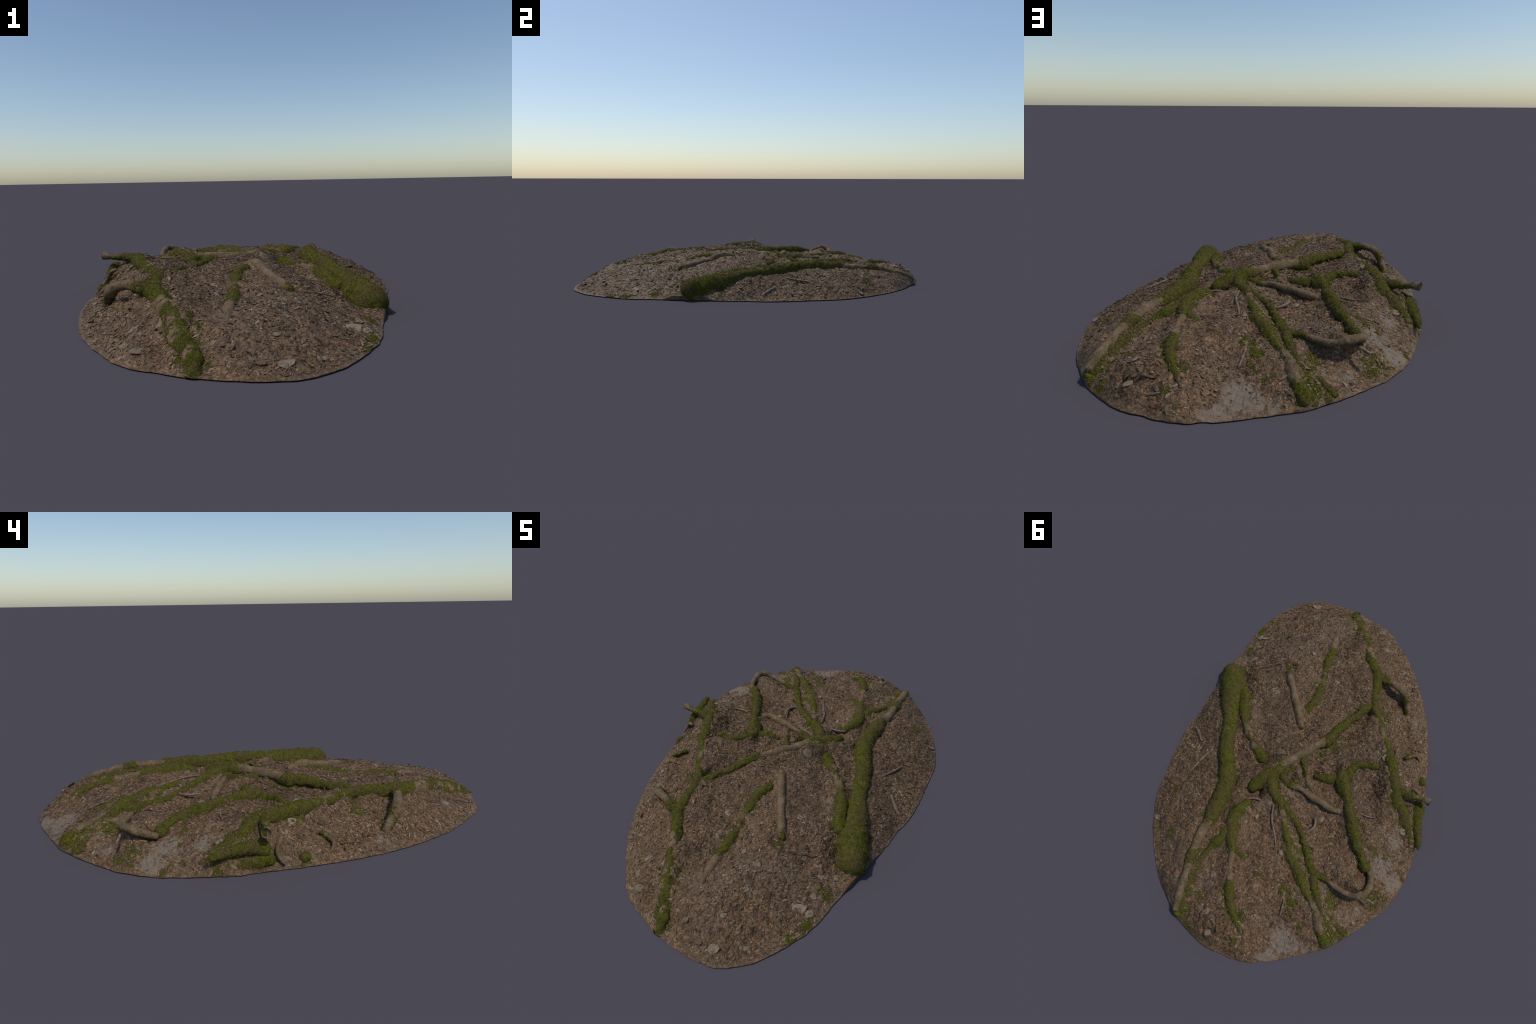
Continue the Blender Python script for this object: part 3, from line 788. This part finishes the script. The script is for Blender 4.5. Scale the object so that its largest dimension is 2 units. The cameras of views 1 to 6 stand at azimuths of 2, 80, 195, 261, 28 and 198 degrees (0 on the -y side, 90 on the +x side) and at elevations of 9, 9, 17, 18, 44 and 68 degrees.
# side rootlets leave the roots and dive into the soil
g = np.random.default_rng(33)
for key, count in (('centre', 4), ('lower', 4), ('back', 4), ('long', 4), ('ridge', 3), ('thick', 3), ('flank', 3), ('spur', 2), ('strand', 2), ('lower_east', 3), ('fork', 1)):
    p = ROOTS[key]['path']
    for _ in range(count):
        i = int(g.uniform(.12, .92) * (len(p) - 3)) + 1
        d = p[i + 1, :2] - p[i - 1, :2]
        head = math.atan2(d[1], d[0]) + g.choice([-1, 1]) * g.uniform(.5, 1.2)
        x, y, z = p[i, :3]
        r0 = g.uniform(.003, .0058)
        length = g.uniform(.04, .09)
        bend = g.normal(0, 5)
        pts = []
        for t in np.linspace(0, 1, 6):
            h = float(ground(x, y))
            zz = z + (h + .004 - .008 * t - z) * min(1, 2.2 * t) if t else z - .004
            pts.append((x, y, zz, r0 * (1 - .6 * t), g.uniform(-1.2, .8) * (1 - t)))
            x += math.cos(head) * length / 5
            y += math.sin(head) * length / 5
            head += bend * length / 5 + g.normal(0, .15)
        if math.hypot(x, y) > rim_radius(math.atan2(y, x)) - .02:
            continue
        v, f = tube(spline(pts, .004), root_radius(700), 8)
        mesh_object('rootlet', v, f, BARK)

for k, s in enumerate(STICKS):
    path = spline([(*p, 0) for p in s], 0.004)
    v, f = tube(path, root_radius(300 + 10 * k), 10)
    mesh_object('stick', v, f, WOOD)

# ----------------------------------------------------------------------------
# moss mats on the ground
# ----------------------------------------------------------------------------
g = np.random.default_rng(44)
mats = [(*p, .55) for p in MOSS_PATCHES]
for key, r in ROOTS.items():
    p = r['path']
    if key in ('loop', 'arch', 'stub', 'diagonal', 'rootlet', 'curl', 'rib', 'sunken', 'hook'):
        continue
    for i in range(6, len(p) - 6, 11):
        if p[i, 4] > .45 and g.random() < .75:
            d = p[i + 2, :2] - p[i - 2, :2]
            d /= np.linalg.norm(d)
            q = p[i, :2] + g.choice([-1, 1]) * np.array([-d[1], d[0]]) * (p[i, 3] + g.uniform(.002, .012))
            if math.hypot(*q) < rim_radius(math.atan2(q[1], q[0])) - .01:
                mats.append((q[0], q[1], g.uniform(.018, .034), g.uniform(.012, .020), math.degrees(math.atan2(d[1], d[0])), g.uniform(.15, .5)))
for k, (x, y, a, b, deg, amount) in enumerate(mats):
    nr, na = max(12, int(max(a, b) / .0018)), max(32, int(2 * np.pi * max(a, b) / .003))
    a, b = a * 1.2, b * 1.25
    rr = np.linspace(0.02, 1.35, nr)[:, None]
    th = np.linspace(0, 2 * np.pi, na, endpoint=False)[None]
    ca, sa = math.cos(math.radians(deg)), math.sin(math.radians(deg))
    lx, ly = rr * np.cos(th) * a, rr * np.sin(th) * b
    X, Y = x + lx * ca - ly * sa, y + lx * sa + ly * ca
    R = rim_radius(np.arctan2(Y, X))
    d = np.hypot(X, Y)
    over = np.minimum(1, (R - 0.001) / d)
    X, Y = X * over, Y * over
    cover = amount - rr ** 2 + 1.35 * fractal(X, Y, 0, 48, 5, seed=400 + k, gain=.72)
    lift = np.clip(cover, -1, 1) * 0.0030 + 0.0012 * noise(X, Y, 0, 160, 402 + k)
    lift = np.where(cover < 0, -0.004, lift)
    lift[-1] = -0.006
    Z = np.maximum(ground(X, Y) + lift, 0.0005)
    v = np.column_stack([X.ravel(), Y.ravel(), Z.ravel()])
    f = grid_faces(nr, na, True)
    mesh_object('moss_mat', v, f, MOSS)
    moss_surfaces.append((v, f))

# ----------------------------------------------------------------------------
# fallen leaves (named one by one) and fine litter (stuff)
# ----------------------------------------------------------------------------
LEAF_MATS = [
    leaf_material('pale_leaf', (.175, .132, .090), (.260, .208, .150)),
    leaf_material('brown_leaf', (.085, .054, .030), (.150, .100, .060)),
    leaf_material('russet_leaf', (.130, .058, .028), (.095, .044, .024)),
]


def leaf_mesh(name, mat, seed):
    g = np.random.default_rng(seed)
    nl, nw = 9, 5
    t = np.linspace(0, 1, nl)
    width = np.sin(np.pi * t ** 0.8) ** 0.8 * (0.30 + 0.12 * g.random()) * (1 + 0.25 * noise(t * 7, t * 0, seed * 1.7, 1, seed)) + 0.02
    s = np.linspace(-1, 1, nw)
    bend, curl, twist = g.normal(0, .06), g.normal(.02, .05), g.normal(0, .10)
    T, S = np.meshgrid(t, s, indexing='ij')
    X = T - .5
    Y = S * width[:, None] + 0.06 * np.sin(3 * T + seed)
    Z = bend * (X * 2) ** 2 + curl * S ** 2 * (0.5 + T) + twist * X * S * .5 + 0.05 * noise(X, Y, seed, 4, seed + 3) + .05
    top = np.column_stack([X.ravel(), Y.ravel(), Z.ravel()])
    low = top - [0, 0, .02]
    f = grid_faces(nl, nw)
    n = nl * nw
    i = np.arange(nl)
    ring = np.concatenate([np.arange(nw), np.arange(1, nl) * nw + nw - 1, (nl - 1) * nw + np.arange(nw - 2, -1, -1), np.arange(nl - 2, 0, -1) * nw])
    nx = np.roll(ring, -1)
    faces = np.vstack([f, f[:, ::-1] + n, np.column_stack([ring, nx, nx + n, ring + n])])
    ob = mesh_object(name, np.vstack([top, low]), faces, mat)
    me = ob.data
    bpy.data.objects.remove(ob)
    return me


leaf_meshes = [[leaf_mesh('leaf', m, 31 * i + 7 * j + 1) for j in range(5)] for i, m in enumerate(LEAF_MATS)]
# leaves that can be told apart: x, y, length, heading, kind
LEAVES = [
    (0.372, -0.660, .060, 60, 0), (0.236, -0.305, .040, 10, 0), (0.085, -0.860, .022, 40, 1), (-0.406, -0.257, .040, 120, 0),
    (-0.052, -0.535, .042, 100, 0), (-0.165, -0.373, .038, 20, 0), (-0.028, -0.881, .030, 80, 0), (0.095, 0.042, .055, 150, 0),
    (0.316, 0.040, .045, 70, 1), (0.213, 0.838, .040, 30, 0), (0.076, 0.960, .035, 10, 2), (-0.521, -0.011, .035, 0, 0),
    (-0.238, -0.853, .042, 50, 0), (0.494, 0.290, .030, 90, 0), (-0.531, 0.443, .030, 120, 1), (0.052, 0.704, .035, 70, 1),
    (-0.013, 0.862, .040, 160, 1), (-0.585, 0.255, .032, 80, 0), (0.229, -0.506, .042, 10, 0), (0.134, 0.886, .060, 70, 1),
    (0.170, 0.860, .050, 120, 1), (0.110, 0.850, .050, 20, 1), (0.200, 0.890, .045, 80, 1), (-0.150, -0.800, .040, 60, 1),
    (0.060, -0.920, .045, 140, 0), (0.160, -0.940, .048, 30, 0), (0.250, -0.880, .040, 100, 0), (-0.300, -0.800, .050, 70, 0),
    (0.300, -0.560, .036, 130, 0), (0.160, -0.700, .040, 20, 0), (0.060, -0.780, .040, 70, 1),
]
g = np.random.default_rng(21)
while len(LEAVES) < 285:
    th = g.uniform(0, 2 * np.pi)
    q = math.sqrt(g.random()) * 0.97
    R = rim_radius(th) * q
    x, y = R * math.cos(th), R * math.sin(th)
    # more whole leaves at the foot of the front slope and in the heap behind
    want = 0.35 + 0.65 * (y < -0.45) + 0.9 * math.exp(-(((x - .15) / .15) ** 2 + ((y - .87) / .08) ** 2))
    if g.random() > want:
        continue
    LEAVES.append((x, y, g.uniform(.018, .040), g.uniform(0, 360), int(g.choice([0, 1, 1, 2], p=[.38, .25, .25, .12]))))


def settle(x, y, heading):
    gx, gy = slope(np.array(x), np.array(y), .010)
    nrm = np.array([-float(gx), -float(gy), 1.0])
    nrm /= np.linalg.norm(nrm)
    d = np.array([math.cos(heading), math.sin(heading), 0.0])
    d -= nrm * d.dot(nrm)
    d /= np.linalg.norm(d)
    return np.column_stack([d, np.cross(nrm, d), nrm])


from mathutils import Matrix
for k, (x, y, size, deg, kind) in enumerate(LEAVES):
    ob = bpy.data.objects.new('leaf', leaf_meshes[kind][k % 5])
    scene.collection.objects.link(ob)
    ob.parent = thing
    M = settle(x, y, math.radians(deg)) * size
    z = float(ground(x, y)) - 0.03 * size
    ob.matrix_world = Matrix([[*M[0], x], [*M[1], y], [*M[2], z], [0, 0, 0, 1]])


def scatter(name, count, material, length, width, seed, tilt=.25, arch=.12):
    """chips and needles as thin bent blades pressed into the surface, joined into one part"""
    g = np.random.default_rng(seed)
    th = g.uniform(-np.pi, np.pi, count * 2)
    R = rim_radius(th) * np.sqrt(g.random(count * 2)) * .985
    x, y = R * np.cos(th), R * np.sin(th)
    keep = (fractal(x, y, 0, 9, 2, seed=seed) + g.normal(0, .35, len(x))) > 0
    for sx, sy, a, b, deg, st in SAND:
        ca, sa = math.cos(math.radians(deg)), math.sin(math.radians(deg))
        u, v = (x - sx) * ca + (y - sy) * sa, -(x - sx) * sa + (y - sy) * ca
        keep &= ((u / a) ** 2 + (v / b) ** 2 > 1) | (g.random(len(x)) > .75 * st)
    x, y = x[keep][:count], y[keep][:count]
    n = len(x)
    L, W = g.uniform(*length, n), g.uniform(*width, n)
    gx, gy = slope(x, y)
    nrm = np.column_stack([-gx, -gy, np.ones(n)]) + g.normal(0, tilt, (n, 3))
    nrm /= np.linalg.norm(nrm, axis=1)[:, None]
    h = g.uniform(0, 2 * np.pi, n)
    d = np.column_stack([np.cos(h), np.sin(h), np.zeros(n)])
    d -= nrm * (d * nrm).sum(1)[:, None]
    d /= np.linalg.norm(d, axis=1)[:, None]
    s = np.cross(nrm, d)
    c = np.column_stack([x, y, ground(x, y) + .0006])
    bend = g.normal(0, arch, n) * L
    rows = []
    for t, w, lift in ((-.5, .35, 0), (0, 1, 1), (.5, .3, 0)):
        mid = c + d * (t * L)[:, None] + nrm * (lift * np.abs(bend) + .0005)[:, None] + s * (lift * bend * .6)[:, None]
        rows += [mid - s * (w * W / 2)[:, None], mid + s * (w * W / 2)[:, None], mid - nrm * (.6 * W * w)[:, None]]
    v = np.stack(rows, 1).reshape(-1, 3)
    v[:, 2] = np.maximum(v[:, 2], .0006)
    b = (np.arange(n) * 9)[:, None]
    quads = []
    for o in (0, 3):
        quads += [b + [o, o + 1, o + 4, o + 3], b + [o + 1, o + 2, o + 5, o + 4], b + [o + 2, o, o + 3, o + 5]]
    return mesh_object(name, v, np.vstack(quads), material, flat=True, kind='stuff')


scatter('needle_litter', 12000, litter_material('needle_tan', (0.195, 0.126, 0.068), (0.123, 0.077, 0.042)), (.008, .024), (.0012, .0026), 51)
scatter('needle_litter', 7000, litter_material('needle_dark', (0.059, 0.038, 0.021), (0.033, 0.021, 0.012)), (.006, .018), (.0014, .003), 52)
scatter('leaf_crumb', 6000, litter_material('crumb_brown', (0.142, 0.088, 0.049), (0.090, 0.056, 0.032)), (.005, .014), (.003, .008), 53, .35)
scatter('leaf_crumb', 4000, litter_material('crumb_pale', (0.257, 0.194, 0.125), (0.180, 0.131, 0.082)), (.005, .013), (.003, .007), 54, .35)
scatter('leaf_crumb', 1100, litter_material('crumb_russet', (0.162, 0.065, 0.030), (0.218, 0.108, 0.046)), (.005, .013), (.002, .006), 55, .35)

scatter('leaf_scrap', 650, litter_material('scrap_tan', (.165, .112, .066), (.105, .070, .040)), (.012, .030), (.007, .014), 56, .14, .05)
scatter('leaf_scrap', 750, litter_material('scrap_brown', (.105, .066, .036), (.060, .036, .019)), (.012, .032), (.007, .016), 57, .16, .05)
scatter('leaf_scrap', 220, litter_material('scrap_grey', (.190, .150, .108), (.130, .100, .070)), (.010, .024), (.007, .013), 58, .14, .05)


# short moss shoots that roughen the cushions
def shoots(name, count, material, length, seed, flat=0.0):
    g = np.random.default_rng(seed)
    pos, nor = [], []
    area_all = []
    data = []
    for v, f in moss_surfaces:
        a, b, c = v[f[:, 0]], v[f[:, 1]], v[f[:, 2]]
        nn = np.cross(b - a, v[f[:, 3]] - a)
        ar = np.linalg.norm(nn, axis=1)
        ctr = (a + c) / 2
        nn = nn / (ar[:, None] + 1e-12)
        up = ctr[:, 2] > ground(ctr[:, 0], ctr[:, 1]) + .0004
        ar = np.where(up, ar, 0)
        data.append((a, b, c, v[f[:, 3]], nn, ar))
    ar = np.concatenate([d[5] for d in data])
    a, b, c, d4, nn = (np.concatenate([d[k] for d in data]) for k in range(5))
    idx = g.choice(len(ar), count, p=ar / ar.sum())
    u, w = g.random((count, 1)), g.random((count, 1))
    p = (1 - u) * ((1 - w) * a[idx] + w * d4[idx]) + u * ((1 - w) * b[idx] + w * c[idx])
    nn = nn[idx]
    # face outwards whichever way the strip was wound
    up = np.where((nn[:, 2:3] < -0.2), -nn, nn)
    dirn = up + g.normal(0, .55, (count, 3)) + [0, 0, .15]
    if flat:                      # needles lying on the moss instead of standing
        dirn = np.cross(up, g.normal(0, 1, (count, 3))) + up * .25
    dirn /= np.linalg.norm(dirn, axis=1)[:, None]
    s = np.cross(dirn, g.normal(0, 1, (count, 3)))
    s /= np.linalg.norm(s, axis=1)[:, None] + 1e-9
    q = np.cross(dirn, s)
    L = g.uniform(*length, count)[:, None]
    W = .0009
    base = p - dirn * .001
    v = np.stack([base + s * W, base - s * W * .5 + q * W, base - s * W * .5 - q * W, p + dirn * L], 1).reshape(-1, 3)
    v[:, 2] = np.maximum(v[:, 2], .0006)
    o = (np.arange(count) * 4)[:, None]
    f = np.vstack([o + [0, 1, 3], o + [1, 2, 3], o + [2, 0, 3]])
    return mesh_object(name, v, f, material, flat=True, kind='stuff')


shoots('moss_shoot', 26000, MOSS, (.002, .006), 61)
shoots('moss_shoot', 5000, litter_material('dry_shoot', (.200, .165, .050), (.150, .105, .040)), (.003, .008), 62)
shoots('needle_litter', 4500, litter_material('caught_needle', (.210, .145, .080), (.105, .068, .036)), (.004, .012), 63, flat=1.0)
